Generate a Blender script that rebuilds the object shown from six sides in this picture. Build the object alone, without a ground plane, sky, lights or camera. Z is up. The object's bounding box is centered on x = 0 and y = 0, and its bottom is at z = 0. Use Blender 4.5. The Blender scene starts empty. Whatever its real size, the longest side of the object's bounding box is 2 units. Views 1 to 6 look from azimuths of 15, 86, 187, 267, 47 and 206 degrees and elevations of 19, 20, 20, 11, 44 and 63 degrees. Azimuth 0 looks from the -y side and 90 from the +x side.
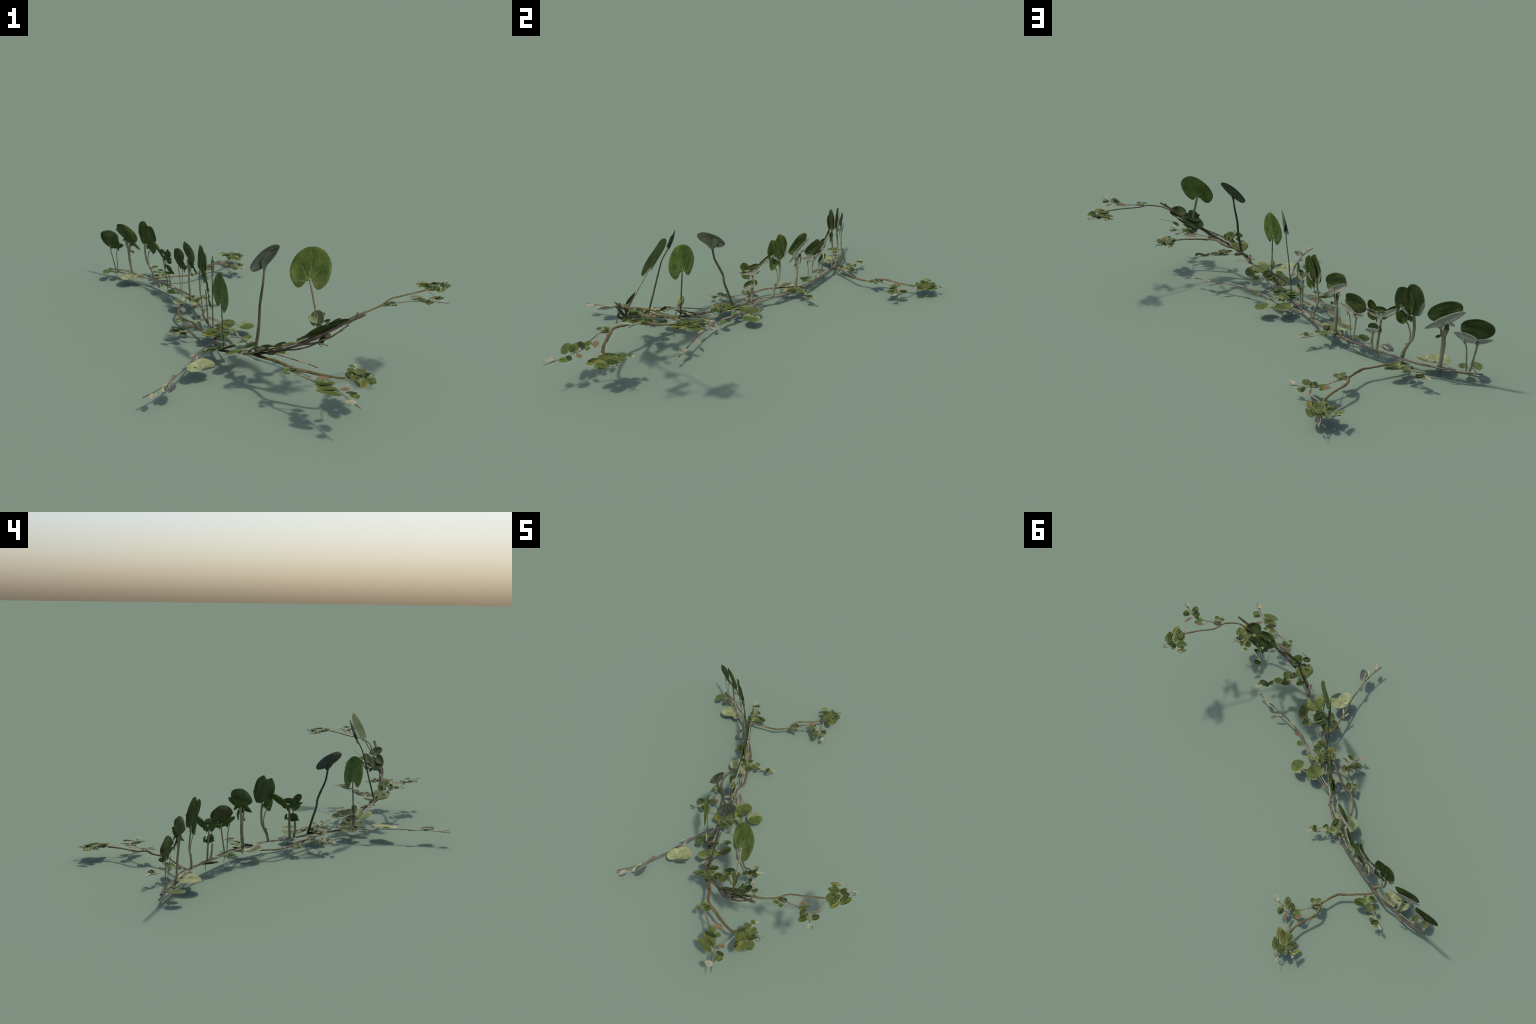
"""A creeping plant with round and kidney-shaped leaves: one runner on the ground,
rows of upright cupped leaves, leafy sprays, side shoots, budding twigs and a raised
woody branch with tall heart-shaped leaves.

Every flat group of leaves (a spray, a shoot, an upright stalk ...) is described once in a
2-D frame: stems are spines with a radius, leaves are (shape, base, apex, half width, look).
Groups that occur several times are placed with different frames.
"""
import bpy, math, random
from mathutils import Vector, Matrix, noise

random.seed(7)

# ----------------------------------------------------------------------------------
#  GROUP DESCRIPTIONS   stems: (radius start, radius end, look, spine)
#                       blades: (shape, base x, y, apex x, y, half width, look)
# ----------------------------------------------------------------------------------
ROSETTE = dict(
    stems=[
        (0.003, 0.002, 'stalk', [(0.007, -0.006), (0.03, -0.032), (0.051, -0.058)]),
        (0.0035, 0.002, 'vein', [(-0.018, 0.071), (-0.043, 0.086), (-0.068, 0.098)]),
        (0.003, 0.0015, 'vein', [(0.015, 0.056), (0.013, 0.091), (0.006, 0.126)]),
        (0.0022, 0.001, 'cream', [(-0.003, 0.119), (-0.001, 0.146), (0.003, 0.159), (-0.001, 0.175)]),
        (0.003, 0.002, 'twig', [(-0.006, 0.1), (-0.004, 0.121), (0, 0.138)]),
        (0.0035, 0.0025, 'twig', [(0.02, 0.125), (0.019, 0.137), (0.01, 0.145), (0.003, 0.139), (0.006, 0.129)]),
    ],
    blades=[
        ('bud', 0.054, -0.058, 0.05, -0.103, 0.007, 'dry'),
        ('oval', 0.029, 0.05, 0.057, -0.006, 0.017, 'yellow'),
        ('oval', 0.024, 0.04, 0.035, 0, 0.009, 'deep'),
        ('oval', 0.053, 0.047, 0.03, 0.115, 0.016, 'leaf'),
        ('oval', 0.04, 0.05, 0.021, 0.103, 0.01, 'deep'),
        ('cup', 0.021, 0, -0.007, 0.075, 0.023, 'leaf'),
        ('cup', 0.006, -0.001, -0.031, 0.061, 0.016, 'leaf'),
        ('round', -0.018, 0.074, -0.063, 0.039, 0.018, 'leaf'),
        ('oval', -0.015, 0.079, -0.031, 0.12, 0.014, 'leaf'),
        ('oval', -0.058, 0.106, -0.088, 0.063, 0.012, 'yellow'),
        ('bud', -0.07, 0.093, -0.07, 0.119, 0.008, 'cream'),
        ('cup', -0.006, 0.079, 0.008, 0.114, 0.014, 'deep'),
        ('oval', 0.019, 0.073, 0.009, 0.118, 0.01, 'leaf'),
        ('oval', -0.055, 0.074, -0.016, 0.079, 0.008, 'leaf'),
    ])

SPRIG = dict(
    stems=[
        (0.004, 0.003, 'twig', [(-0.092, -0.192), (-0.053, -0.17), (-0.033, -0.155), (0, -0.131), (0.021, -0.131), (0.03, -0.113), (0.065, -0.116), (0.121, -0.129), (0.146, -0.131)]),
        (0.0028, 0.0025, 'stalk', [(-0.033, -0.155), (-0.029, -0.124), (-0.019, -0.102)]),
        (0.0022, 0.0012, 'twig', [(-0.033, -0.155), (-0.035, -0.176)]),
        (0.0022, 0.0018, 'vein', [(-0.06, -0.205), (-0.048, -0.218)]),
    ],
    blades=[
        ('round', -0.058, -0.206, -0.03, -0.212, 0.013, 'leaf'),
        ('round', -0.057, -0.212, -0.085, -0.23, 0.013, 'leaf'),
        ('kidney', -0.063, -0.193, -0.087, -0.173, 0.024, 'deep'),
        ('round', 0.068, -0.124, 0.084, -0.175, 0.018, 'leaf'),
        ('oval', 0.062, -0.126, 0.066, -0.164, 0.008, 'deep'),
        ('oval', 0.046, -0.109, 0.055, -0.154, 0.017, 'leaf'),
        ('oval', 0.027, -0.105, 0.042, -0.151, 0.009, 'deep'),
        ('round', 0.023, -0.122, -0.01, -0.11, 0.017, 'leaf'),
        ('oval', 0.011, -0.102, 0.007, -0.08, 0.009, 'leaf'),
        ('flap', -0.023, -0.109, -0.001, -0.08, 0.013, 'dry'),
        ('kidney', 0.086, -0.107, 0.091, -0.068, 0.021, 'leaf'),
        ('oval', 0.081, -0.106, 0.083, -0.065, 0.008, 'deep'),
        ('flap', 0.124, -0.128, 0.14, -0.159, 0.01, 'cream'),
    ])

SHOOT = dict(
    stems=[
        (0.003, 0.003, 'stalk', [(-0.012, -0.074), (0.003, -0.035), (-0.012, -0.019), (-0.036, 0.007), (-0.053, 0.022), (-0.087, 0.048), (-0.099, 0.07), (-0.107, 0.077)]),
        (0.002, 0.002, 'vein', [(-0.008, -0.019), (0.006, -0.009)]),
    ],
    blades=[
        ('round', 0.001, -0.038, 0.026, -0.041, 0.01, 'leaf'),
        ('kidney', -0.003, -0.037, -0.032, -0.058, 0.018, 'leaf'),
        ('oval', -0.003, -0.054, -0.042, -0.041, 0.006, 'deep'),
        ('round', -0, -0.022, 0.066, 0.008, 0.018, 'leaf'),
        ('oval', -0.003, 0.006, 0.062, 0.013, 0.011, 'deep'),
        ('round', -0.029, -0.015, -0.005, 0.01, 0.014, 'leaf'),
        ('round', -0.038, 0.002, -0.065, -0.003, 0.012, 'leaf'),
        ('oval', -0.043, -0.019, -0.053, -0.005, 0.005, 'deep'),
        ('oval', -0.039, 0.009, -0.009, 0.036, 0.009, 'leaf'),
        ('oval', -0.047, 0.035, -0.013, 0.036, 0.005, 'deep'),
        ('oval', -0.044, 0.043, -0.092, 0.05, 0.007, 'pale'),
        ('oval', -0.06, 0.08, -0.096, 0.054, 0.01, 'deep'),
        ('oval', -0.066, 0.087, -0.101, 0.062, 0.007, 'yellow'),
        ('oval', -0.079, 0.091, -0.103, 0.083, 0.004, 'yellow'),
        ('bud', -0.103, 0.074, -0.126, 0.094, 0.007, 'cream'),
    ])

PAIRED_CUP = dict(
    stems=[
        (0.0035, 0.003, 'petiole', [(-0.009, -0.001), (-0.014, 0.091), (-0.022, 0.127), (-0.027, 0.142)]),
        (0.0045, 0.0045, 'petiole', [(0.006, 0.002), (0.019, 0.07), (0.029, 0.129), (0.028, 0.155)]),
        (0.003, 0.001, 'twig', [(0.001, -0.007), (0.008, -0.022), (0.011, -0.044)]),
    ],
    blades=[
        ('oval', -0.047, 0.192, 0.097, 0.196, 0.044, 'dark'),
        ('flap', 0.027, 0.141, -0.072, 0.164, 0.019, 'grey'),
        ('flap', 0.017, 0.133, 0.095, 0.16, 0.01, 'grey'),
        ('wedge', 0.031, 0.118, 0.028, 0.146, 0.01, 'petiole_leaf'),
        ('wedge', -0.021, 0.116, -0.021, 0.146, 0.013, 'grey'),
    ])

HOODED_LEAF = dict(
    stems=[
        (0.011, 0.009, 'petiole', [(0.001, 0.001), (0.008, 0.054), (0.012, 0.104), (0.011, 0.148), (0.02, 0.182), (0.024, 0.206)]),
        (0.005, 0.005, 'petiole', [(0.001, 0.14), (-0.003, 0.18), (-0.002, 0.199)]),
        (0.004, 0.0015, 'twig', [(0.01, -0.003), (0.011, -0.02), (-0.002, -0.033)]),
    ],
    blades=[
        ('oval', -0.061, 0.219, 0.082, 0.285, 0.041, 'dark'),
        ('flap', 0.083, 0.257, -0.072, 0.163, 0.018, 'grey'),
        ('wedge', 0, 0.167, -0.013, 0.214, 0.029, 'grey'),
        ('oval', -0.011, 0.184, 0.027, 0.223, 0.012, 'grey'),
        ('flap', 0.025, 0.212, 0.056, 0.197, 0.009, 'grey'),
        ('oval', 0.027, 0.167, 0.022, 0.201, 0.009, 'leaf'),
        ('round', -0.002, 0.145, -0.022, 0.134, 0.007, 'leaf'),
        ('wedge', 0.016, 0.132, 0.027, 0.177, 0.009, 'petiole_leaf'),
    ])

DOUBLE_LEAF = dict(
    stems=[
        (0.009, 0.006, 'petiole', [(-0.001, -0.002), (0.008, 0.036), (0.026, 0.069), (0.042, 0.098), (0.045, 0.145), (0.039, 0.201)]),
        (0.004, 0.003, 'petiole', [(0.027, 0.078), (0.03, 0.113), (0.017, 0.151), (-0.003, 0.177)]),
        (0.006, 0.005, 'twig', [(0.011, 0.065), (0.019, 0.053)]),
    ],
    blades=[
        ('oval', 0.013, 0.191, -0.023, 0.315, 0.044, 'dark'),
        ('oval', 0.051, 0.198, 0.028, 0.335, 0.046, 'dark'),
        ('flap', 0.066, 0.206, 0.088, 0.271, 0.008, 'grey'),
        ('oval', -0.008, 0.237, -0.012, 0.15, 0.029, 'leaf'),
        ('oval', 0.001, 0.237, 0.017, 0.171, 0.012, 'dark'),
        ('flap', 0.017, 0.203, -0.025, 0.237, 0.006, 'grey'),
        ('oval', 0.03, 0.198, 0.031, 0.168, 0.008, 'leaf'),
    ])

FORKED_TRIO = dict(
    stems=[
        (0.007, 0.006, 'petiole', [(0.006, 0.001), (0.011, 0.061), (0.014, 0.116), (0.016, 0.158)]),
        (0.007, 0.006, 'petiole', [(-0.017, 0.001), (-0.024, 0.032), (-0.021, 0.081)]),
        (0.0035, 0.0035, 'petiole', [(-0.008, 0.126), (-0.008, 0.152)]),
        (0.004, 0.0015, 'twig', [(0.001, -0.005), (0.018, -0.018), (0.011, -0.047)]),
    ],
    blades=[
        ('flap', 0.023, 0.161, -0.066, 0.174, 0.014, 'grey'),
        ('flap', 0.013, 0.157, 0.131, 0.237, 0.013, 'grey'),
        ('wedge', 0.019, 0.135, 0.015, 0.169, 0.014, 'grey'),
        ('oval', 0.044, 0.195, 0.129, 0.245, 0.01, 'dark'),
        ('oval', -0.015, 0.175, -0.053, 0.22, 0.023, 'dark'),
        ('oval', -0.027, 0.184, 0.047, 0.199, 0.016, 'dark'),
        ('oval', -0.053, 0.168, -0.005, 0.144, 0.02, 'leaf'),
        ('oval', 0.029, 0.153, 0.054, 0.173, 0.006, 'leaf'),
        ('oval', -0.044, 0.096, 0.012, 0.115, 0.018, 'dark'),
        ('flap', 0.013, 0.096, -0.056, 0.081, 0.012, 'grey'),
        ('wedge', -0.019, 0.073, -0.019, 0.097, 0.021, 'grey'),
        ('oval', 0.022, 0.124, 0.029, 0.092, 0.008, 'leaf'),
    ])

GROUND_LEAVES = dict(
    frame=((0.000, 0.000, 0.050), (1.000, 0.000, 0.000), (0.000, 1.000, 0.000)),
    stems=[
        (0.004, 0.003, 'twig', [(-0.933, 0.502), (-0.922, 0.466)]),
        (0.003, 0.003, 'stalk', [(-0.922, 0.473), (-0.89, 0.465)]),
        (0.004, 0.002, 'twig', [(-0.836, 0.503), (-0.795, 0.498)]),
        (0.004, 0.003, 'twig', [(-0.426, 0.271), (-0.441, 0.238)]),
        (0.003, 0.003, 'stalk', [(-0.906, 0.496), (-0.818, 0.472), (-0.796, 0.457)]),
        (0.005, 0.003, 'twig', [(-0.214, 0.052), (-0.21, 0.012), (-0.203, -0.039), (-0.215, -0.06)]),
    ],
    blades=[
        ('oval', -0.947, 0.487, -0.933, 0.411, 0.025, 'leaf'),
        ('round', -0.884, 0.476, -0.884, 0.43, 0.02, 'leaf'),
        ('heart', -0.773, 0.429, -0.805, 0.352, 0.053, 'pale'),
        ('round', -0.767, 0.433, -0.695, 0.387, 0.028, 'pale'),
        ('oval', -0.589, 0.35, -0.553, 0.274, 0.019, 'slate'),
        ('oval', -0.576, 0.346, -0.537, 0.28, 0.012, 'pale'),
        ('round', -0.442, 0.233, -0.487, 0.215, 0.036, 'leaf'),
        ('oval', -0.435, 0.238, -0.414, 0.2, 0.014, 'leaf'),
        ('bud', -0.496, 0.292, -0.469, 0.281, 0.011, 'grey'),
        ('heart', -0.353, 0.116, -0.401, 0.084, 0.049, 'pale'),
        ('round', -0.312, 0.088, -0.267, 0.085, 0.021, 'pale'),
        ('oval', -0.221, -0.049, -0.216, -0.108, 0.022, 'slate'),
        ('bud', -0.169, -0.097, -0.202, -0.124, 0.009, 'pale'),
    ])

BROAD_PAIR = dict(
    frame=((-0.090, -0.096, 0.049), (1.000, 0.000, 0.000), (0.000, 1.000, 0.000)),
    stems=[
        (0.004, 0.003, 'twig', [(-0.071, 0.05), (-0.001, 0)]),
        (0.0035, 0.0025, 'twig', [(-0.074, 0.056), (-0, 0.019)]),
        (0.0035, 0.0025, 'stalk', [(-0.072, 0.039), (-0.015, -0.006)]),
        (0.003, 0.003, 'stalk', [(0.079, 0.008), (0.114, -0.003)]),
    ],
    blades=[
        ('round', -0.002, 0.003, 0.073, -0.033, 0.054, 'leaf'),
        ('heart', 0.112, -0.001, 0.174, -0.026, 0.044, 'leaf'),
    ])

HEART_LEAF = dict(
    frame=((0.111, -0.508, 0.105), (0.972, 0.051, 0.231), (0.000, 0.977, -0.215)),
    stems=[
    ],
    blades=[
        ('heart', 0.018, -0.012, -0.041, 0.032, 0.055, 'light'),
    ])

KIDNEY_LEAF = dict(
    frame=((0.142, -0.432, 0.098), (0.939, 0.052, 0.339), (0.000, 0.989, -0.151)),
    stems=[
        (0.003, 0.0025, 'vein', [(-0.048, -0.001), (-0.013, -0.001)]),
    ],
    blades=[
        ('kidney', -0.013, -0.001, 0.042, -0.009, 0.057, 'leaf'),
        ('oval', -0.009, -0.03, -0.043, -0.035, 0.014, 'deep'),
    ])

ROUND_LEAF = dict(
    frame=((0.055, -0.428, 0.084), (0.924, 0.114, 0.364), (-0.000, 0.954, -0.300)),
    stems=[
    ],
    blades=[
        ('round', -0.033, -0.01, 0.037, 0.004, 0.038, 'leaf'),
        ('oval', 0.018, 0.01, 0.007, -0.041, 0.017, 'deep'),
    ])

LOW_LEAVES = dict(
    frame=((0.000, -0.420, 0.069), (0.954, 0.063, 0.294), (0.000, 0.978, -0.210)),
    stems=[
        (0.0025, 0.002, 'stalk', [(0.065, 0.022), (0.105, 0.037)]),
        (0.0025, 0.002, 'stalk', [(0.065, 0.022), (0.028, -0.018)]),
        (0.0025, 0.002, 'stalk', [(0.03, -0.022), (-0.036, -0.007)]),
    ],
    blades=[
        ('kidney', 0.105, 0.037, 0.134, 0.063, 0.025, 'leaf'),
        ('oval', 0.019, 0.003, 0.003, 0.039, 0.018, 'deep'),
    ])

CLOVER_LEAVES = dict(
    frame=((0.000, -0.420, 0.069), (0.954, 0.063, 0.294), (0.000, 0.978, -0.210)),
    stems=[
    ],
    blades=[
        ('round', -0.03, -0.005, -0.051, -0.037, 0.032, 'leaf'),
        ('round', 0.009, -0.038, -0.016, -0.07, 0.029, 'leaf'),
        ('oval', -0.048, -0.002, 0.063, -0.037, 0.017, 'olive'),
        ('round', -0.027, 0.003, -0.02, 0.05, 0.029, 'light'),
    ])

NODE_BITS = dict(
    frame=((0.165, -0.550, 0.130), (0.954, 0.063, 0.294), (0.000, 0.978, -0.210)),
    stems=[
        (0.0028, 0.0015, 'stalk', [(0.003, 0.04), (0.033, 0.031), (0.053, 0.032), (0.078, 0.049)]),
        (0.008, 0.012, 'bark', [(0.004, 0.029), (0.008, -0.003), (0.017, -0.038)]),
        (0.003, 0.002, 'twig', [(0.004, 0.038), (0.022, 0.013), (0.021, -0.009)]),
    ],
    blades=[
        ('flap', 0.019, -0.032, -0.013, 0.001, 0.017, 'cream'),
        ('oval', 0.004, -0.023, -0.014, -0.001, 0.009, 'yellow'),
        ('oval', 0.041, -0.017, 0.024, -0.03, 0.01, 'deep'),
        ('bud', 0.022, 0.004, 0.007, 0.031, 0.005, 'dry'),
    ])

TRUNK_HEART = dict(
    frame=((0.244, -0.659, 0.188), (0.904, 0.152, 0.400), (-0.000, 0.934, -0.356)),
    stems=[
    ],
    blades=[
        ('cordate', 0.01, 0.005, -0.017, 0.066, 0.054, 'light'),
        ('oval', 0.053, -0.017, 0.062, 0.016, 0.015, 'deep'),
    ])

TRUNK_ROUND = dict(
    frame=((0.305, -0.656, 0.220), (0.964, 0.121, 0.237), (0.000, 0.890, -0.456)),
    stems=[
        (0.003, 0.002, 'twig', [(-0.064, -0.026), (-0.042, -0.05), (-0.024, -0.055), (-0.014, -0.065)]),
    ],
    blades=[
        ('round', -0.019, 0.005, 0.024, -0.026, 0.037, 'leaf'),
        ('oval', -0.03, -0.029, -0.075, -0.035, 0.016, 'leaf'),
        ('oval', -0.038, 0, -0.064, 0.006, 0.01, 'deep'),
    ])

UPPER_LEAVES = dict(
    frame=((0.520, -0.667, 0.318), (0.916, 0.246, 0.317), (0.000, 0.790, -0.614)),
    stems=[
    ],
    blades=[
        ('round', 0.065, -0.007, 0.093, -0.064, 0.046, 'dark'),
        ('oval', 0.05, -0.014, -0.076, 0.029, 0.044, 'dark'),
        ('oval', 0.039, -0.012, -0.054, -0.007, 0.019, 'dark'),
        ('oval', -0.036, 0.046, -0.029, 0.077, 0.015, 'slate'),
    ])

UPPER_SMALL = dict(
    frame=((0.583, -0.589, 0.318), (0.865, 0.116, 0.487), (0.000, 0.973, -0.232)),
    stems=[
        (0.0025, 0.002, 'stalk', [(0.093, 0.027), (0.023, -0.007)]),
    ],
    blades=[
        ('round', 0.019, -0.007, -0.014, 0.01, 0.018, 'leaf'),
    ])

FRONT_ROSETTE = dict(
    stems=[
        (0.003, 0.002, 'stalk', [(0.007, -0.012), (0.016, -0.051), (0.025, -0.085)]),
        (0.003, 0.002, 'vein', [(0.066, 0.016), (0.073, 0.034), (0.083, 0.06)]),
        (0.003, 0.002, 'vein', [(0.032, 0.039), (0.029, 0.063), (0.019, 0.104), (0.016, 0.119)]),
        (0.0035, 0.0012, 'twig', [(0.053, 0.058), (0.075, 0.079), (0.089, 0.075), (0.1, 0.085), (0.104, 0.1)]),
        (0.0035, 0.0025, 'twig', [(0.081, 0.062), (0.092, 0.075), (0.106, 0.066), (0.101, 0.053), (0.089, 0.053)]),
    ],
    blades=[
        ('bud', 0.028, -0.09, -0.004, -0.109, 0.011, 'dry'),
        ('oval', 0.059, 0.001, 0.077, -0.064, 0.019, 'yellow'),
        ('oval', 0.039, -0.018, 0.062, -0.058, 0.009, 'deep'),
        ('round', 0.081, 0.035, 0.105, -0.027, 0.021, 'leaf'),
        ('oval', 0.091, 0.031, 0.117, 0.004, 0.012, 'leaf'),
        ('cup', 0.007, -0.005, 0.051, 0.019, 0.029, 'leaf'),
        ('oval', 0.001, 0.005, 0.014, 0.062, 0.012, 'deep'),
        ('cup', 0.012, 0.059, 0.065, 0.008, 0.011, 'leaf'),
        ('oval', 0, 0.056, 0.012, 0.095, 0.012, 'leaf'),
        ('round', 0.034, 0.065, 0.003, 0.066, 0.013, 'leaf'),
        ('round', 0.041, 0.051, 0.041, 0.1, 0.015, 'leaf'),
        ('oval', 0.022, 0.108, -0.007, 0.111, 0.011, 'leaf'),
        ('bud', 0.013, 0.118, 0.027, 0.131, 0.007, 'cream'),
        ('cup', 0.068, 0.019, 0.069, 0.068, 0.017, 'deep'),
        ('oval', 0.082, 0.033, 0.072, 0.054, 0.008, 'leaf'),
    ])

FRONT_SPRIG = dict(
    stems=[
        (0.004, 0.0035, 'twig', [(-0.193, -0.004), (-0.186, -0.035), (-0.165, -0.048), (-0.126, -0.066), (-0.097, -0.084), (-0.039, -0.094), (0.001, -0.131), (0.043, -0.175), (0.092, -0.229)]),
        (0.0028, 0.0025, 'stalk', [(-0.175, -0.041), (-0.131, -0.045), (-0.096, -0.042)]),
        (0.0022, 0.0012, 'twig', [(-0.174, -0.047), (-0.19, -0.054)]),
    ],
    blades=[
        ('round', -0.22, -0.034, -0.229, -0.056, 0.014, 'leaf'),
        ('round', -0.223, 0.003, -0.239, -0.03, 0.014, 'leaf'),
        ('round', -0.204, -0.034, -0.191, 0.001, 0.018, 'leaf'),
        ('oval', -0.223, -0.018, -0.193, 0, 0.009, 'deep'),
        ('round', -0.065, -0.079, -0.109, -0.072, 0.018, 'leaf'),
        ('oval', -0.061, -0.074, -0.028, -0.07, 0.012, 'leaf'),
        ('flap', -0.1, -0.042, -0.05, -0.041, 0.015, 'dry'),
        ('oval', -0.092, -0.124, -0.008, -0.123, 0.019, 'leaf'),
        ('oval', -0.098, -0.111, -0.035, -0.088, 0.013, 'deep'),
        ('oval', -0.086, -0.156, 0.013, -0.163, 0.019, 'leaf'),
        ('oval', -0.064, -0.143, 0.001, -0.133, 0.006, 'deep'),
        ('round', 0.047, -0.136, 0.072, -0.168, 0.02, 'leaf'),
        ('oval', 0.025, -0.142, 0.064, -0.126, 0.011, 'deep'),
        ('flap', 0.069, -0.203, 0.034, -0.22, 0.018, 'cream'),
    ])

RAISED_SHOOT = dict(
    frame=((0.327, -0.534, 0.165), (0.988, -0.005, 0.157), (0.000, 0.999, 0.033)),
    stems=[
        (0.003, 0.002, 'stalk', [(-0.131, -0.053), (-0.1, -0.049), (-0.055, -0.035), (-0.019, -0.004), (0.017, 0.027), (0.055, 0.053), (0.102, 0.095), (0.131, 0.122)]),
    ],
    blades=[
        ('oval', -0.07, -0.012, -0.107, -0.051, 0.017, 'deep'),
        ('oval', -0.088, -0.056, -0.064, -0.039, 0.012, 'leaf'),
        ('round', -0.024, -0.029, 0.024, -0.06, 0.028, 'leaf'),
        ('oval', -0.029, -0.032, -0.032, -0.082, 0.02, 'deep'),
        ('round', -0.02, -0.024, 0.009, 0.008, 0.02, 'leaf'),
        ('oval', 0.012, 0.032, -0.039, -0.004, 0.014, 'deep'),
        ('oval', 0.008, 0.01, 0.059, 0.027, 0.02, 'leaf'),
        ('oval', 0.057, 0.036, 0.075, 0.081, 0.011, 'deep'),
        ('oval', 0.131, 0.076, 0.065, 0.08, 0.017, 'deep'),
        ('oval', 0.127, 0.105, 0.11, 0.065, 0.009, 'yellow'),
        ('bud', 0.107, 0.098, 0.137, 0.128, 0.007, 'cream'),
    ])

TALL_HEART = dict(
    frame=((0.029, -0.436, 0.304), (-0.667, 0.745, 0.000), (0.000, 0.000, 1.000)),
    stems=[
        (0.0055, 0.004, 'dark_stalk', [(-0.02, -0.227), (-0.015, -0.154), (-0.009, -0.082), (-0.002, -0.001)]),
        (0.003, 0.002, 'dark_stalk', [(-0.054, -0.213), (-0.022, -0.184)]),
    ],
    blades=[
        ('heart', -0.002, 0.001, -0.009, 0.133, 0.08, 'glossy'),
        ('oval', -0.032, -0.181, -0.001, -0.133, 0.026, 'pale'),
    ])

GREAT_HEART = dict(
    frame=((0.441, -0.546, 0.500), (0.938, -0.345, -0.000), (0.142, 0.385, 0.912)),
    stems=[
        (0.007, 0.006, 'petiole', [(0.098, -0.207), (0.08, -0.157), (0.059, -0.114), (0.03, -0.056), (0.005, -0.012)]),
    ],
    blades=[
        ('heart', 0.006, -0.014, -0.007, 0.12, 0.097, 'glossy'),
    ])

LOW_FAN = dict(
    frame=((0.495, -0.638, 0.360), (0.930, -0.366, -0.000), (0.170, 0.431, 0.886)),
    stems=[
        (0.004, 0.003, 'dark_stalk', [(0.046, -0.034), (0.01, -0.021)]),
    ],
    blades=[
        ('round', 0.012, -0.025, -0.014, 0.027, 0.033, 'olive'),
        ('flap', 0.005, -0.018, -0.039, -0.004, 0.012, 'pale'),
    ])

FUNNEL_LEAF = dict(
    frame=((0.238, -0.477, 0.516), (0.975, -0.223, 0.000), (0.089, 0.391, 0.916)),
    stems=[
        (0.005, 0.003, 'dark_stalk', [(0.006, -0.036), (0.005, -0.019), (0.001, 0.034)]),
    ],
    blades=[
        ('oval', -0.056, -0.043, 0.051, 0.078, 0.031, 'grey_green'),
        ('oval', 0.005, 0.057, 0.051, 0.078, 0.007, 'leaf'),
        ('wedge', 0.007, -0.037, -0.001, 0.025, 0.028, 'grey_green'),
    ])

SIDE_FUNNEL_LEAF = dict(
    frame=((-0.059, -0.285, 0.416), (-0.314, 0.949, 0.000), (0.009, 0.003, 1.000)),
    stems=[
        (0.007, 0.0055, 'dark_stalk', [(0.102, -0.366), (0.079, -0.294), (0.055, -0.224), (0.046, -0.175), (0.006, -0.091), (-0.006, -0.033), (-0.022, 0.022)]),
    ],
    blades=[
        ('oval', -0.083, 0.05, 0.058, -0.022, 0.029, 'grey_green'),
        ('wedge', -0.005, -0.045, -0.009, 0.02, 0.04, 'grey_green'),
        ('oval', -0.082, 0.052, -0.031, 0.047, 0.005, 'pale'),
    ])

BUD_TWIG = dict(
    frame=((0.000, 0.000, 0.053), (1.000, 0.000, 0.000), (0.000, 1.000, 0.000)),
    stems=[
        (0.0052, 0.0035, 'purple', [(-0.027, -0.139), (0.023, -0.198), (0.044, -0.235), (0.075, -0.258), (0.1, -0.293), (0.203, -0.352), (0.299, -0.393), (0.403, -0.431), (0.466, -0.462)]),
        (0.008, 0.008, 'twig', [(0.023, -0.198), (0.042, -0.233), (0.069, -0.251)]),
    ],
    blades=[
        ('bud', 0.379, -0.415, 0.419, -0.446, 0.012, 'cream'),
        ('bud', 0.276, -0.373, 0.327, -0.354, 0.007, 'cream'),
        ('bud', 0.181, -0.342, 0.217, -0.367, 0.008, 'cream'),
        ('bud', 0.118, -0.292, 0.152, -0.295, 0.01, 'dry'),
        ('bud', 0.454, -0.456, 0.472, -0.464, 0.007, 'cream'),
        ('round', 0.08, -0.255, 0.11, -0.231, 0.019, 'leaf'),
        ('oval', 0.019, -0.202, -0.013, -0.172, 0.013, 'light'),
        ('oval', -0.081, -0.2, -0.11, -0.212, 0.012, 'yellow'),
        ('oval', -0.114, -0.263, -0.129, -0.222, 0.01, 'leaf'),
        ('oval', -0.024, -0.162, -0.058, -0.189, 0.009, 'deep'),
        ('oval', -0.047, -0.157, -0.058, -0.185, 0.009, 'leaf'),
        ('oval', -0.069, -0.162, -0.097, -0.164, 0.011, 'deep'),
    ])

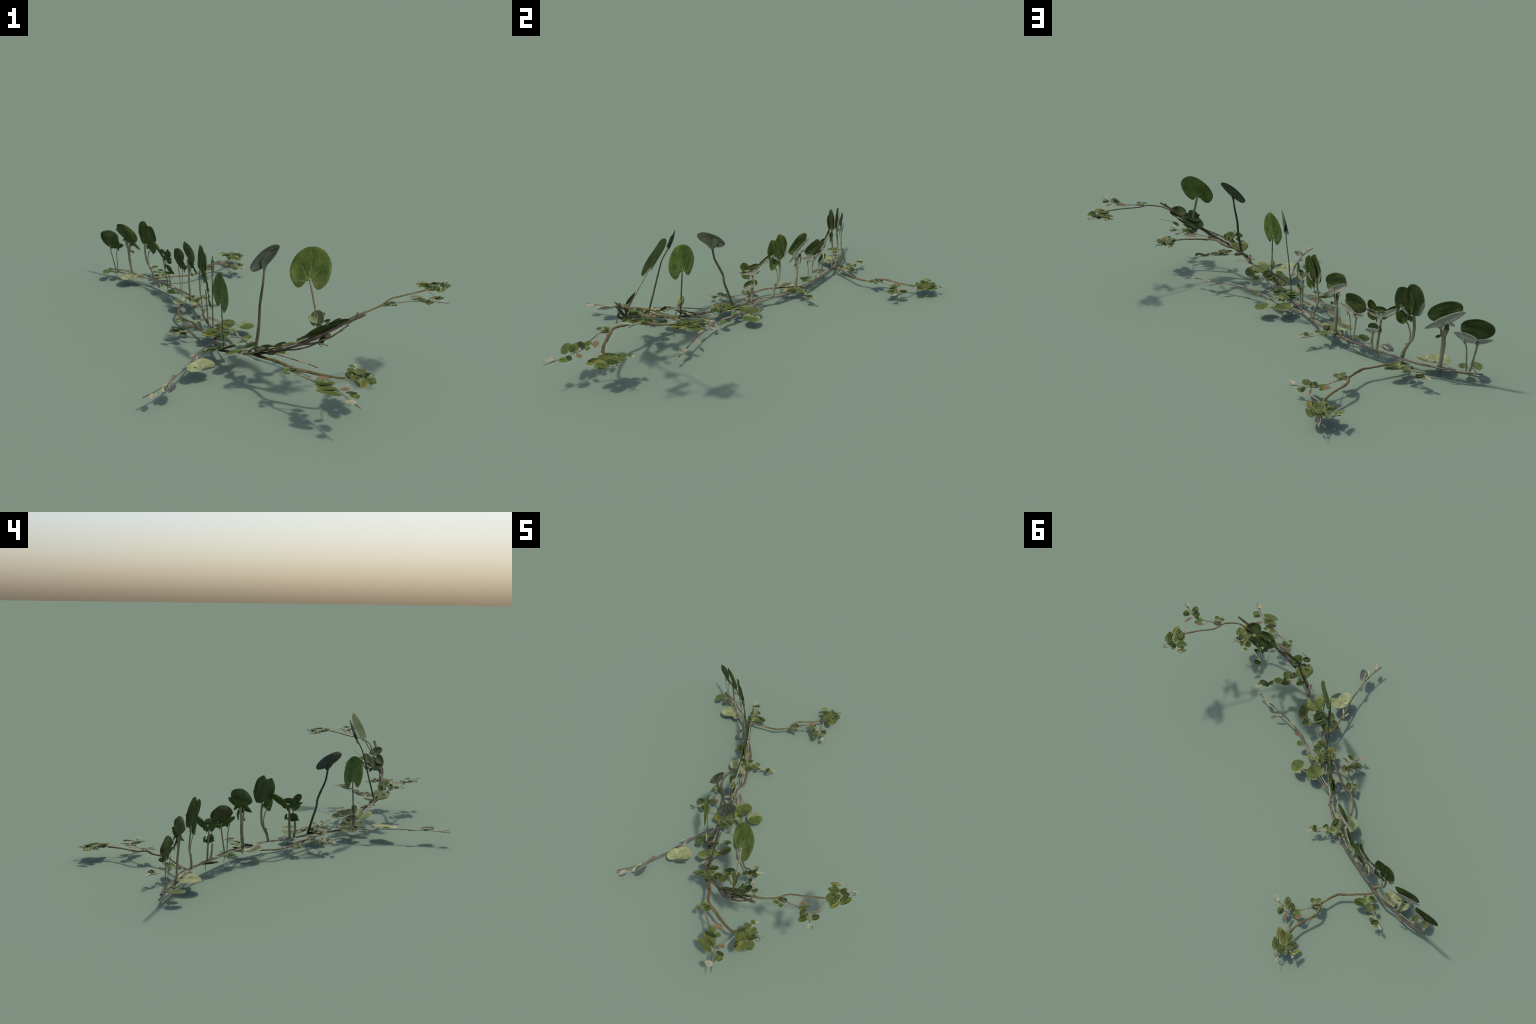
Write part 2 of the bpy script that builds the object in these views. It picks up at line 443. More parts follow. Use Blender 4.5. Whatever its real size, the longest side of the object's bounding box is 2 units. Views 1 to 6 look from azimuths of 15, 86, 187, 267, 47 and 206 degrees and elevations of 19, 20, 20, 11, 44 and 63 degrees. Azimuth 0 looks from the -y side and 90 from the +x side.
PALE_TWIG = dict(
    frame=((0.000, 0.000, 0.070), (1.000, 0.000, 0.000), (0.000, 1.000, 0.000)),
    stems=[
        (0.0054, 0.0038, 'purple', [(-0.037, -0.345), (-0.053, -0.413), (-0.062, -0.507), (-0.065, -0.577), (-0.067, -0.641), (-0.08, -0.721), (-0.087, -0.774), (-0.112, -0.856), (-0.143, -0.926)]),
        (0.005, 0.004, 'stalk', [(-0.072, -0.493), (-0.052, -0.546), (-0.026, -0.596)]),
        (0.0035, 0.003, 'twig', [(-0.072, -0.503), (-0.078, -0.522), (-0.085, -0.538)]),
        (0.006, 0.004, 'twig', [(-0.092, -0.716), (-0.09, -0.755), (-0.084, -0.792)]),
        (0.003, 0.0025, 'twig', [(-0.119, -0.879), (-0.107, -0.897)]),
    ],
    blades=[
        ('heart', -0.027, -0.594, 0.038, -0.566, 0.044, 'pale'),
        ('round', -0.027, -0.594, -0.037, -0.669, 0.035, 'pale'),
        ('oval', 0.004, -0.647, 0.051, -0.598, 0.011, 'grey_green'),
        ('bud', -0.075, -0.514, -0.087, -0.54, 0.005, 'cream'),
        ('round', -0.08, -0.79, -0.054, -0.864, 0.025, 'slate'),
        ('oval', -0.087, -0.794, -0.084, -0.868, 0.014, 'pale'),
        ('round', -0.111, -0.889, -0.108, -0.93, 0.013, 'cream'),
    ])

STEMS = [
    ('runner', 0.0068, 0.005, 'purple', [(-0.077, -0.199, 0.050), (-0.110, -0.164, 0.050), (-0.146, -0.113, 0.050), (-0.185, -0.051, 0.050), (-0.205, -0.004, 0.050), (-0.221, 0.045, 0.050), (-0.260, 0.097, 0.050), (-0.277, 0.121, 0.050), (-0.314, 0.166, 0.050), (-0.354, 0.212, 0.050), (-0.391, 0.240, 0.050), (-0.426, 0.265, 0.050), (-0.522, 0.333, 0.050), (-0.582, 0.371, 0.050), (-0.649, 0.418, 0.050), (-0.702, 0.450, 0.050), (-0.755, 0.462, 0.046), (-0.844, 0.496, 0.046), (-0.898, 0.506, 0.046), (-0.961, 0.513, 0.046)]),
    ('stolon', 0.004, 0.0055, 'petiole', [(-0.100, -0.186, 0.046), (-0.150, -0.100, 0.047), (-0.218, 0.023, 0.050), (-0.328, 0.152, 0.046), (-0.410, 0.239, 0.044), (-0.516, 0.322, 0.043), (-0.631, 0.396, 0.047), (-0.784, 0.458, 0.038), (-0.902, 0.497, 0.036), (-0.968, 0.520, 0.026)]),
    ('trunk', 0.009, 0.0075, 'bark', [(-0.077, -0.199, 0.050), (-0.062, -0.257, 0.050), (-0.044, -0.309, 0.051), (-0.030, -0.335, 0.051), (0.000, -0.390, 0.052), (0.060, -0.450, 0.075), (0.120, -0.495, 0.100), (0.164, -0.528, 0.122), (0.219, -0.590, 0.150), (0.300, -0.635, 0.185), (0.405, -0.665, 0.235), (0.490, -0.678, 0.285), (0.580, -0.680, 0.345), (0.690, -0.681, 0.412)]),
    ('spray_stem', 0.0055, 0.0045, 'brown', [(0.235, -0.610, 0.168), (0.343, -0.662, 0.223), (0.458, -0.667, 0.272), (0.631, -0.652, 0.378), (0.679, -0.643, 0.401), (0.738, -0.599, 0.420), (0.772, -0.535, 0.428), (0.840, -0.485, 0.435), (0.907, -0.428, 0.440)]),
    ('spray_stem', 0.0095, 0.0065, 'brown', [(0.190, -0.570, 0.140), (0.260, -0.635, 0.160), (0.337, -0.675, 0.168), (0.394, -0.730, 0.179), (0.438, -0.743, 0.177), (0.504, -0.753, 0.174), (0.567, -0.761, 0.171), (0.603, -0.759, 0.169), (0.629, -0.750, 0.167)]),
    ('spray_stem', 0.0055, 0.0065, 'brown', [(-0.357, 0.203, 0.047), (-0.362, 0.171, 0.047), (-0.358, 0.115, 0.047), (-0.353, 0.075, 0.047), (-0.345, 0.018, 0.047), (-0.341, -0.007, 0.046), (-0.306, -0.061, 0.046), (-0.270, -0.092, 0.046), (-0.218, -0.122, 0.046), (-0.173, -0.173, 0.046), (-0.120, -0.226, 0.046)]),
    ('spray_stem', 0.0065, 0.006, 'brown', [(-0.633, 0.421, 0.048), (-0.588, 0.447, 0.048), (-0.515, 0.484, 0.048), (-0.458, 0.512, 0.048), (-0.407, 0.584, 0.048), (-0.407, 0.606, 0.062), (-0.405, 0.656, 0.061), (-0.367, 0.709, 0.059), (-0.334, 0.754, 0.057), (-0.315, 0.802, 0.056)]),
    ('dead_twig', 0.006, 0.003, 'bark', [(0.330, -0.645, 0.200), (0.405, -0.669, 0.224), (0.460, -0.690, 0.250), (0.512, -0.699, 0.278), (0.552, -0.702, 0.273)]),
    ('dead_twig', 0.007, 0.004, 'bark', [(0.430, -0.670, 0.250), (0.484, -0.685, 0.268), (0.549, -0.692, 0.301), (0.590, -0.688, 0.330), (0.626, -0.677, 0.359)]),
    ('dead_twig', 0.005, 0.004, 'bark', [(0.545, -0.692, 0.300), (0.552, -0.682, 0.328)]),
    ('dead_twig', 0.005, 0.004, 'bark', [(0.655, -0.675, 0.398), (0.660, -0.668, 0.412)]),
    ('side_twig', 0.0045, 0.004, 'twig', [(0.064, -0.399, 0.075), (0.033, -0.366, 0.060), (0.005, -0.326, 0.057), (-0.005, -0.309, 0.052)]),
    ('tall_petiole', 0.0075, 0.005, 'dark_stalk', [(0.227, -0.594, 0.165), (0.235, -0.567, 0.265), (0.234, -0.544, 0.352), (0.241, -0.522, 0.432), (0.241, -0.505, 0.466), (0.239, -0.490, 0.490)]),
]

ROSETTE_1 = ((0.648, -0.755, 0.166), (0.782, -0.945, 0.000), (0.501, 0.560, -0.053))
SPRIG_1 = ((0.656, -0.780, 0.167), (1.089, -1.044, -0.012), (0.873, 0.305, -0.062))
ROSETTE_2 = ((0.910, -0.432, 0.433), (0.953, -0.363, 0.155), (0.368, 0.933, -0.019))
SPRIG_2 = ((0.909, -0.448, 0.434), (0.926, -0.311, 0.148), (0.368, 0.845, -0.013))
ROSETTE_3 = ((-0.116, -0.227, 0.058), (0.070, -0.937, 0.015), (1.052, -0.301, 0.067))
SPRIG_3 = ((-0.112, -0.234, 0.059), (-0.208, -0.873, -0.002), (0.940, -0.321, 0.060))
ROSETTE_4 = ((-0.313, 0.805, 0.056), (0.999, -0.000, -0.032), (0.000, 1.000, -0.015))
SPRIG_4 = ((-0.313, 0.805, 0.056), (0.999, -0.000, -0.032), (0.000, 1.000, -0.015))
SHOOT_1 = ((-0.620, 0.500, 0.050), (1.000, 0.000, 0.000), (0.000, 1.000, 0.000))
SHOOT_2 = ((-0.288, 0.160, 0.052), (-0.237, -0.857, -0.000), (1.030, -0.245, 0.000))
SHOOT_3 = ((0.309, -0.557, 0.161), (-0.024, -0.802, -0.031), (1.657, 0.554, 0.282))
SHOOT_4 = ((0.540, -0.607, 0.308), (0.740, -0.229, 0.550), (0.130, 1.262, 0.530))
PAIRED_CUP_1 = ((-0.902, 0.495, 0.048), (-0.949, 0.315, -0.000), (-0.028, -0.084, 0.996))
HOODED_LEAF_1 = ((-0.784, 0.456, 0.043), (-0.949, 0.315, -0.000), (-0.028, -0.084, 0.996))
DOUBLE_LEAF_1 = ((-0.631, 0.396, 0.055), (-0.917, 0.400, 0.000), (-0.040, -0.091, 0.995))
FORKED_TRIO_1 = ((-0.516, 0.322, 0.048), (-0.801, 0.599, 0.000), (-0.070, -0.093, 0.993))
PAIRED_CUP_2 = ((-0.410, 0.239, 0.050), (-0.679, 0.735, 0.000), (-0.003, -0.003, 1.000))
HOODED_LEAF_2 = ((-0.328, 0.152, 0.052), (-0.677, 0.736, 0.000), (0.000, 0.000, 1.000))
DOUBLE_LEAF_2 = ((-0.218, 0.023, 0.055), (-0.613, 0.790, 0.000), (0.014, 0.011, 1.000))
FORKED_TRIO_2 = ((-0.150, -0.098, 0.052), (-0.418, 0.908, 0.000), (-0.030, -0.014, 0.999))
FRONT_SPRAY = ((0.631, -0.752, 0.167), (0.998, -0.003, -0.055), (0.000, 0.999, -0.046))

# ----------------------------------------------------------------------------------
#  MATERIALS
# ----------------------------------------------------------------------------------
def node(nt, kind, **inputs):
    n = nt.nodes.new(kind)
    for k, v in inputs.items():
        if k in n.inputs:
            n.inputs[k].default_value = v
        else:
            setattr(n, k, v)
    return n


def math_node(nt, op, a, b=None, clamp=False):
    n = nt.nodes.new('ShaderNodeMath')
    n.operation = op
    n.use_clamp = clamp
    for i, s in enumerate((a, b)):
        if s is None:
            continue
        if isinstance(s, (int, float)):
            n.inputs[i].default_value = s
        else:
            nt.links.new(s, n.inputs[i])
    return n.outputs[0]


def mix_node(nt, fac, a, b):
    n = nt.nodes.new('ShaderNodeMix')
    n.data_type = 'RGBA'
    for sock, s in ((n.inputs[0], fac), (n.inputs[6], a), (n.inputs[7], b)):
        if isinstance(s, (int, float)):
            sock.default_value = s
        elif isinstance(s, tuple):
            sock.default_value = (*s, 1.0)
        else:
            nt.links.new(s, sock)
    return n.outputs[2]


def ramp(nt, fac, lo, hi):
    n = nt.nodes.new('ShaderNodeMapRange')
    n.inputs[1].default_value = lo
    n.inputs[2].default_value = hi
    nt.links.new(fac, n.inputs[0])
    return n.outputs[0]


def leaf_material(name, deep, mid, vein, rim=None, vein_amount=0.5, rim_amount=0.4, rough=0.5,
                  translucent=0.12, blotch=1.0):
    """Blade colour: blotchy mix of two greens, palmate veins that spread from the
    blade's base, a pale margin.  Blade meshes are unit sized: base at the origin,
    apex at y = 1, half width 1."""
    m = bpy.data.materials.new(name)
    m.use_nodes = True
    nt = m.node_tree
    nt.nodes.clear()
    out = node(nt, 'ShaderNodeOutputMaterial')
    bsdf = node(nt, 'ShaderNodeBsdfPrincipled')
    bsdf.inputs['Roughness'].default_value = rough
    bsdf.inputs['Specular IOR Level'].default_value = 0.16
    tc = node(nt, 'ShaderNodeTexCoord')
    info = node(nt, 'ShaderNodeObjectInfo')
    sep = node(nt, 'ShaderNodeSeparateXYZ')
    nt.links.new(tc.outputs['Object'], sep.inputs[0])
    x, y = sep.outputs[0], sep.outputs[1]
    # blotches
    off = node(nt, 'ShaderNodeVectorMath', operation='ADD')
    nt.links.new(tc.outputs['Object'], off.inputs[0])
    comb = node(nt, 'ShaderNodeCombineXYZ')
    nt.links.new(math_node(nt, 'MULTIPLY', info.outputs['Random'], 37.0), comb.inputs[0])
    nt.links.new(comb.outputs[0], off.inputs[1])
    n1 = node(nt, 'ShaderNodeTexNoise', Scale=1.6, Detail=4.0, Roughness=0.6)
    nt.links.new(off.outputs[0], n1.inputs['Vector'])
    n2 = node(nt, 'ShaderNodeTexNoise', Scale=11.0, Detail=3.0, Roughness=0.6)
    nt.links.new(off.outputs[0], n2.inputs['Vector'])
    f = ramp(nt, n1.outputs[0], 0.5 - 0.16 * blotch, 0.5 + 0.16 * blotch)
    col = mix_node(nt, f, deep, mid)
    fine = ramp(nt, n2.outputs[0], 0.35, 0.7)
    col = mix_node(nt, math_node(nt, 'MULTIPLY', fine, 0.22), col, tuple(c * 1.5 for c in mid))
    # palmate veins
    ang = math_node(nt, 'ARCTAN2', x, math_node(nt, 'ADD', y, 0.06))
    wav = math_node(nt, 'ABSOLUTE', math_node(nt, 'SINE', math_node(nt, 'MULTIPLY', ang, 4.0)))
    rad = math_node(nt, 'SQRT', math_node(nt, 'ADD', math_node(nt, 'MULTIPLY', x, x),
                                          math_node(nt, 'MULTIPLY', y, y)))
    line = math_node(nt, 'SUBTRACT', 1.0, math_node(nt, 'MULTIPLY', math_node(nt, 'MULTIPLY', wav, rad), 6.0), True)
    fade = math_node(nt, 'SUBTRACT', 1.0, math_node(nt, 'MULTIPLY', rad, 1.25), True)
    vm = math_node(nt, 'MULTIPLY', math_node(nt, 'MULTIPLY', line, fade), vein_amount)
    col = mix_node(nt, vm, col, vein)
    # pale margin (blades are close to an ellipse centred on (0, 0.47))
    yy = math_node(nt, 'MULTIPLY', math_node(nt, 'SUBTRACT', y, 0.5), 2.0)
    rr = math_node(nt, 'ADD', math_node(nt, 'MULTIPLY', x, x), math_node(nt, 'MULTIPLY', yy, yy))
    rm = math_node(nt, 'MULTIPLY', ramp(nt, rr, 0.88, 1.0), rim_amount)
    col = mix_node(nt, rm, col, rim or vein)
    # every blade a little different
    hsv = node(nt, 'ShaderNodeHueSaturation')
    nt.links.new(math_node(nt, 'ADD', 0.488, math_node(nt, 'MULTIPLY', info.outputs['Random'], 0.024)), hsv.inputs['Hue'])
    nt.links.new(math_node(nt, 'ADD', 0.86, math_node(nt, 'MULTIPLY', info.outputs['Random'], 0.28)), hsv.inputs['Value'])
    nt.links.new(col, hsv.inputs['Color'])
    col = hsv.outputs[0]
    nt.links.new(col, bsdf.inputs['Base Color'])
    bump = node(nt, 'ShaderNodeBump', Strength=0.25, Distance=0.02)
    nt.links.new(math_node(nt, 'ADD', n2.outputs[0], math_node(nt, 'MULTIPLY', vm, -1.0)), bump.inputs['Height'])
    nt.links.new(bump.outputs[0], bsdf.inputs['Normal'])
    tr = node(nt, 'ShaderNodeBsdfTranslucent')
    nt.links.new(col, tr.inputs['Color'])
    ms = nt.nodes.new('ShaderNodeMixShader')
    ms.inputs[0].default_value = translucent
    nt.links.new(bsdf.outputs[0], ms.inputs[1])
    nt.links.new(tr.outputs[0], ms.inputs[2])
    nt.links.new(ms.outputs[0], out.inputs['Surface'])
    return m


def stem_material(name, a, b, c, scale=45.0, rough=0.65):
    """Stem colour: long streaks and patches of three tones."""
    m = bpy.data.materials.new(name)
    m.use_nodes = True
    nt = m.node_tree
    bsdf = nt.nodes['Principled BSDF']
    bsdf.inputs['Roughness'].default_value = rough
    bsdf.inputs['Specular IOR Level'].default_value = 0.25
    tc = node(nt, 'ShaderNodeTexCoord')
    n1 = node(nt, 'ShaderNodeTexNoise', Scale=scale * 0.35, Detail=3.0)
    n2 = node(nt, 'ShaderNodeTexNoise', Scale=scale * 3.0, Detail=4.0, Roughness=0.65)
    for n in (n1, n2):
        nt.links.new(tc.outputs['Object'], n.inputs['Vector'])
    col = mix_node(nt, ramp(nt, n1.outputs[0], 0.36, 0.64), a, b)
    col = mix_node(nt, math_node(nt, 'MULTIPLY', ramp(nt, n2.outputs[0], 0.45, 0.75), 0.7), col, c)
    nt.links.new(col, bsdf.inputs['Base Color'])
    bump = node(nt, 'ShaderNodeBump', Strength=0.5, Distance=0.002)
    nt.links.new(n2.outputs[0], bump.inputs['Height'])
    nt.links.new(bump.outputs[0], bsdf.inputs['Normal'])
    return m


MAT = {
    'leaf': leaf_material('leaf_green', (0.040, 0.066, 0.011), (0.112, 0.146, 0.033), (0.26, 0.30, 0.12), rim=(0.30, 0.32, 0.16), vein_amount=0.4, rim_amount=0.55),
    'light': leaf_material('leaf_light_green', (0.095, 0.130, 0.026), (0.170, 0.198, 0.055), (0.30, 0.33, 0.14), vein_amount=0.4),
    'dark': leaf_material('leaf_dark_green', (0.023, 0.038, 0.007), (0.088, 0.120, 0.027), (0.190, 0.220, 0.080), vein_amount=0.45, rim_amount=0.3, blotch=0.8),
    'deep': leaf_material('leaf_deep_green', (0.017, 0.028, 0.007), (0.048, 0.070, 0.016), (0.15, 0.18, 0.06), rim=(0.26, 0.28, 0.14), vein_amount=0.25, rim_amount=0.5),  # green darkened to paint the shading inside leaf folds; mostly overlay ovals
    'olive': leaf_material('leaf_olive_green', (0.060, 0.075, 0.026), (0.105, 0.122, 0.048), (0.22, 0.24, 0.11), vein_amount=0.5),
    'glossy': leaf_material('leaf_glossy_green', (0.040, 0.068, 0.011), (0.140, 0.186, 0.036), (0.24, 0.28, 0.10), vein_amount=0.7, rim_amount=0.15, rough=0.38),
    'yellow': leaf_material('leaf_yellow_green', (0.095, 0.110, 0.022), (0.205, 0.208, 0.042), (0.34, 0.34, 0.12), vein_amount=0.5),
    'pale': leaf_material('leaf_pale_green', (0.175, 0.205, 0.080), (0.315, 0.340, 0.165), (0.430, 0.440, 0.260), vein_amount=0.6, rough=0.7),
    'grey': leaf_material('leaf_grey_underside', (0.190, 0.198, 0.140), (0.330, 0.325, 0.245), (0.42, 0.40, 0.32), vein_amount=0.4, rim_amount=0.2, rough=0.8, translucent=0.0),
    'slate': leaf_material('leaf_slate_underside', (0.065, 0.078, 0.072), (0.130, 0.140, 0.120), (0.22, 0.24, 0.17), vein_amount=0.5, rim_amount=0.3, rough=0.8),
    'grey_green': leaf_material('leaf_dull_underside', (0.046, 0.057, 0.037), (0.088, 0.103, 0.070), (0.25, 0.26, 0.16), vein_amount=0.7, rim_amount=0.1, rough=0.7),
    'cream': leaf_material('bud_cream', (0.240, 0.245, 0.145), (0.365, 0.360, 0.230), (0.440, 0.420, 0.290), vein_amount=0.3, rough=0.75),
    'dry': leaf_material('dry_leaf_brown', (0.115, 0.078, 0.040), (0.210, 0.145, 0.078), (0.280, 0.200, 0.120), vein_amount=0.4, rough=0.85),
    'petiole_leaf': leaf_material('leaf_base_green', (0.110, 0.120, 0.052), (0.225, 0.215, 0.122), (0.280, 0.260, 0.170), vein_amount=0.4, rough=0.7),
    'petiole': stem_material('petiole_green', (0.140, 0.148, 0.068), (0.280, 0.268, 0.158), (0.340, 0.310, 0.210)),
    'dark_stalk': stem_material('stalk_dark_green', (0.032, 0.036, 0.016), (0.075, 0.080, 0.038), (0.125, 0.110, 0.070)),
    'stalk': stem_material('stalk_tan', (0.190, 0.165, 0.090), (0.310, 0.270, 0.170), (0.36, 0.30, 0.20)),
    'vein': stem_material('stalk_pale', (0.230, 0.235, 0.120), (0.350, 0.345, 0.215), (0.40, 0.38, 0.26)),
    'cream_stem': stem_material('stalk_cream', (0.360, 0.330, 0.220), (0.460, 0.420, 0.300), (0.50, 0.46, 0.35)),
    'twig': stem_material('twig_tan', (0.092, 0.087, 0.054), (0.195, 0.180, 0.122), (0.052, 0.050, 0.040)),
    'purple': stem_material('twig_purple', (0.078, 0.062, 0.044), (0.155, 0.128, 0.092), (0.045, 0.040, 0.033)),
    'bark': stem_material('bark', (0.060, 0.047, 0.031), (0.138, 0.108, 0.072), (0.038, 0.033, 0.028)),
    'brown': stem_material('stem_olive_brown', (0.080, 0.062, 0.024), (0.160, 0.125, 0.050), (0.055, 0.044, 0.026)),
}

# ----------------------------------------------------------------------------------
#  LEAF BLADES   unit meshes, shared by all leaves of a shape
# ----------------------------------------------------------------------------------
# shape: centre y, half length, notch depth, notch width, cup, fold along midrib, taper
SHAPES = {
    'oval':   dict(yc=0.50, ry=0.50, notch=0.00, nw=0.3, cup=0.24, fold=0.14, taper=0.05),
    'round':  dict(yc=0.42, ry=0.58, notch=0.20, nw=0.33, cup=0.22, fold=0.12, taper=0.00),
    'heart':  dict(yc=0.30, ry=0.70, notch=0.40, nw=0.30, cup=0.08, fold=0.07, taper=0.06),
    'cordate': dict(yc=0.28, ry=0.72, notch=0.42, nw=0.30, cup=0.08, fold=0.07, taper=0.45),
    'kidney': dict(yc=0.22, ry=0.78, notch=0.56, nw=0.42, cup=0.24, fold=0.12, taper=0.00),
    'cup':    dict(yc=0.50, ry=0.50, notch=0.00, nw=0.3, cup=0.34, fold=0.00, taper=0.00),
    'flap':   dict(yc=0.46, ry=0.54, notch=0.00, nw=0.3, cup=0.05, fold=0.10, taper=0.45),
    'wedge':  dict(yc=0.55, ry=0.45, notch=0.00, nw=0.3, cup=0.05, fold=0.08, taper=0.0),
    'bud':    dict(yc=0.45, ry=0.55, notch=0.00, nw=0.3, cup=0.45, fold=0.00, taper=0.30),
}


def blade_mesh(shape, variant):
    """Closed thin blade: rings around the centre on the upper side, the same on the
    lower side, joined along the margin."""
    s = SHAPES[shape]
    rng = random.Random('%s%d' % (shape, variant))
    seg, rings = 40, 7
    thick = 0.016 if shape != 'bud' else 0.12
    ph = rng.uniform(0, 10)
    lean = rng.uniform(-0.05, 0.05)

    def outline(a):
        d = (a - math.pi)
        x = math.sin(a)
        y = s['yc'] + s['ry'] * math.cos(a) + s['notch'] * math.exp(-(d / s['nw']) ** 2)
        if shape == 'wedge':
            x *= 0.22 + 0.78 * min(1.0, max(0.0, y)) ** 0.9
        x *= 1.0 - s['taper'] * max(0.0, math.cos(a)) ** 1.5
        wob = 1.0 + 0.035 * noise.noise(Vector((math.cos(a) * 1.7 + ph, math.sin(a) * 1.7, variant)))
        return x * wob, s['yc'] + (y - s['yc']) * wob

    def relief(x, y, r):
        ang = math.atan2(x, y + 0.06)
        rad = math.hypot(x, y)
        groove = -0.022 * math.exp(-(math.sin(ang * 4.0) * rad * 7.0) ** 2) * max(0.0, 1.0 - 0.7 * rad)
        puff = 0.030 * abs(math.sin(ang * 4.0)) * max(0.0, 1.0 - 0.6 * rad)
        wave = 0.12 * noise.noise(Vector((x * 1.3 + ph, y * 1.3, variant * 3.1)))
        edge = 0.09 * r ** 4 * math.sin(3.0 * math.atan2(x, y - s['yc']) + ph)
        return s['cup'] * r * r * 0.55 + s['fold'] * abs(x) + groove + puff + wave + edge + lean * x

    verts, faces = [], []

    def side(dz, flip):
        base = len(verts)
        verts.append((0.0, s['yc'], relief(0, s['yc'], 0) + dz))
        for j in range(1, rings + 1):
            t = j / rings
            for i in range(seg):
                ox, oy = outline(2 * math.pi * i / seg)
                x, y = ox * t, s['yc'] + (oy - s['yc']) * t
                verts.append((x, y, relief(x, y, t) + dz * (1.0 - 0.6 * t ** 6)))
        for i in range(seg):
            k = (i + 1) % seg
            f = (base, base + 1 + i, base + 1 + k)
            faces.append(f[::-1] if flip else f)
            for j in range(rings - 1):
                o = base + 1 + j * seg
                f = (o + i, o + seg + i, o + seg + k, o + k)
                faces.append(f[::-1] if flip else f)
        return base + 1 + (rings - 1) * seg

    top = side(thick, True)
    bot = side(-thick, False)
    for i in range(seg):
        k = (i + 1) % seg
        faces.append((top + i, top + k, bot + k, bot + i))
    mid = sum(v[2] for v in verts) / len(verts)
    verts = [(x, y, z - mid) for x, y, z in verts]
    me = bpy.data.meshes.new('%s_blade' % shape)
    me.from_pydata(verts, [], faces)
    me.polygons.foreach_set('use_smooth', [True] * len(me.polygons))
    me.update()
    return me


BLADE_CACHE = {}
OTHER_SIDE = {'grey': 'dark'}


def blade_data(shape, look, variant):
    key = (shape, look, variant)
    if key not in BLADE_CACHE:
        src = BLADE_CACHE.get((shape, variant))
        if src is None:
            src = BLADE_CACHE[(shape, variant)] = blade_mesh(shape, variant)
        me = src.copy()
        me.materials.append(MAT[look])
        if look in OTHER_SIDE:                # under and upper side differ
            me.materials.append(MAT[OTHER_SIDE[look]])
            half = (len(me.polygons) - 40) // 2
            idx = [0] * half + [1] * half + [0] * 40
            me.polygons.foreach_set('material_index', idx)
        BLADE_CACHE[key] = me
    return BLADE_CACHE[key]


# ----------------------------------------------------------------------------------
#  STEMS   swept tubes along a smoothed spine
# ----------------------------------------------------------------------------------
def smooth_spine(pts, step=0.008):
    pts = [Vector(p) for p in pts]
    if len(pts) == 2:
        pts = [pts[0], pts[0].lerp(pts[1], 0.5), pts[1]]
    out = []
    for i in range(len(pts) - 1):
        p0 = pts[max(i - 1, 0)]
        p1, p2 = pts[i], pts[i + 1]
        p3 = pts[min(i + 2, len(pts) - 1)]
        n = max(2, int((p2 - p1).length / step))
        for k in range(n):
            t = k / n
            cr = 0.5 * ((2 * p1) + (p2 - p0) * t + (2 * p0 - 5 * p1 + 4 * p2 - p3) * t * t
                        + (3 * p1 - p0 - 3 * p2 + p3) * t ** 3)
            out.append(p1.lerp(p2, t).lerp(cr, 0.7))
    out.append(pts[-1])
    return out


def tube(verts, faces, mats, pts, r0, r1, slot, sides=8, rough=0.10, flat=None, ratio=1.0):
    spine = smooth_spine(pts)
    n = len(spine)
    base = len(verts)
    ref = Vector((0.13, 0.21, 0.97))
    for i, p in enumerate(spine):
        t = i / (n - 1)
        d = (spine[min(i + 1, n - 1)] - spine[max(i - 1, 0)]).normalized()
        a = d.cross(ref)
        if a.length < 0.05:
            a = d.cross(Vector((1, 0, 0)))
        a.normalize()
        b = d.cross(a)
        r = r0 + (r1 - r0) * t
        r *= 1.0 + rough * 1.1 * noise.noise(p * 16.0) + rough * 1.6 * max(0.0, noise.noise(p * 23.0 + Vector((5, 1, 3))) - 0.25)
        for k in range(sides):
            w = 2 * math.pi * k / sides
            o = a * math.cos(w) + b * math.sin(w)
            q = noise.noise(p * 45 + o * 0.8)
            o = o * r * (1 + rough * 2 * q)
            if flat is not None:
                o = o - flat * (o.dot(flat) * (1.0 - ratio))
            verts.append(tuple(p + o))
    for i in range(n - 1):
        for k in range(sides):
            k2 = (k + 1) % sides
            faces.append((base + i * sides + k, base + i * sides + k2,
                          base + (i + 1) * sides + k2, base + (i + 1) * sides + k))
            mats.append(slot)
    for i, rev in ((0, True), (n - 1, False)):
        f = tuple(base + i * sides + k for k in range(sides))
        faces.append(f[::-1] if rev else f)
        mats.append(slot)


def stem_object(name, runs, parent, flat=None, ratio=1.0):
    """runs: (radius start, radius end, look, spine in metres)"""
    verts, faces, mats, looks = [], [], [], []
    for r0, r1, look, pts in runs:
        if look == 'cream':
            look = 'cream_stem'
        if look not in looks:
            looks.append(look)
        woody = look in ('bark', 'purple', 'brown', 'twig')
        tube(verts, faces, mats, pts, r0, r1, looks.index(look), rough=0.22 if woody else 0.08, flat=flat, ratio=ratio)
    me = bpy.data.meshes.new(name)
    me.from_pydata(verts, [], faces)
    for look in looks:
        me.materials.append(MAT[look])
    me.polygons.foreach_set('material_index', mats)
    me.polygons.foreach_set('use_smooth', [True] * len(me.polygons))
    me.update()
    ob = bpy.data.objects.new(name, me)
    bpy.context.scene.collection.objects.link(ob)
    ob.parent = parent
    return ob


NAME_OF = {'cream': 'bud', 'dry': 'dry_leaf'}
COUNT = [0]


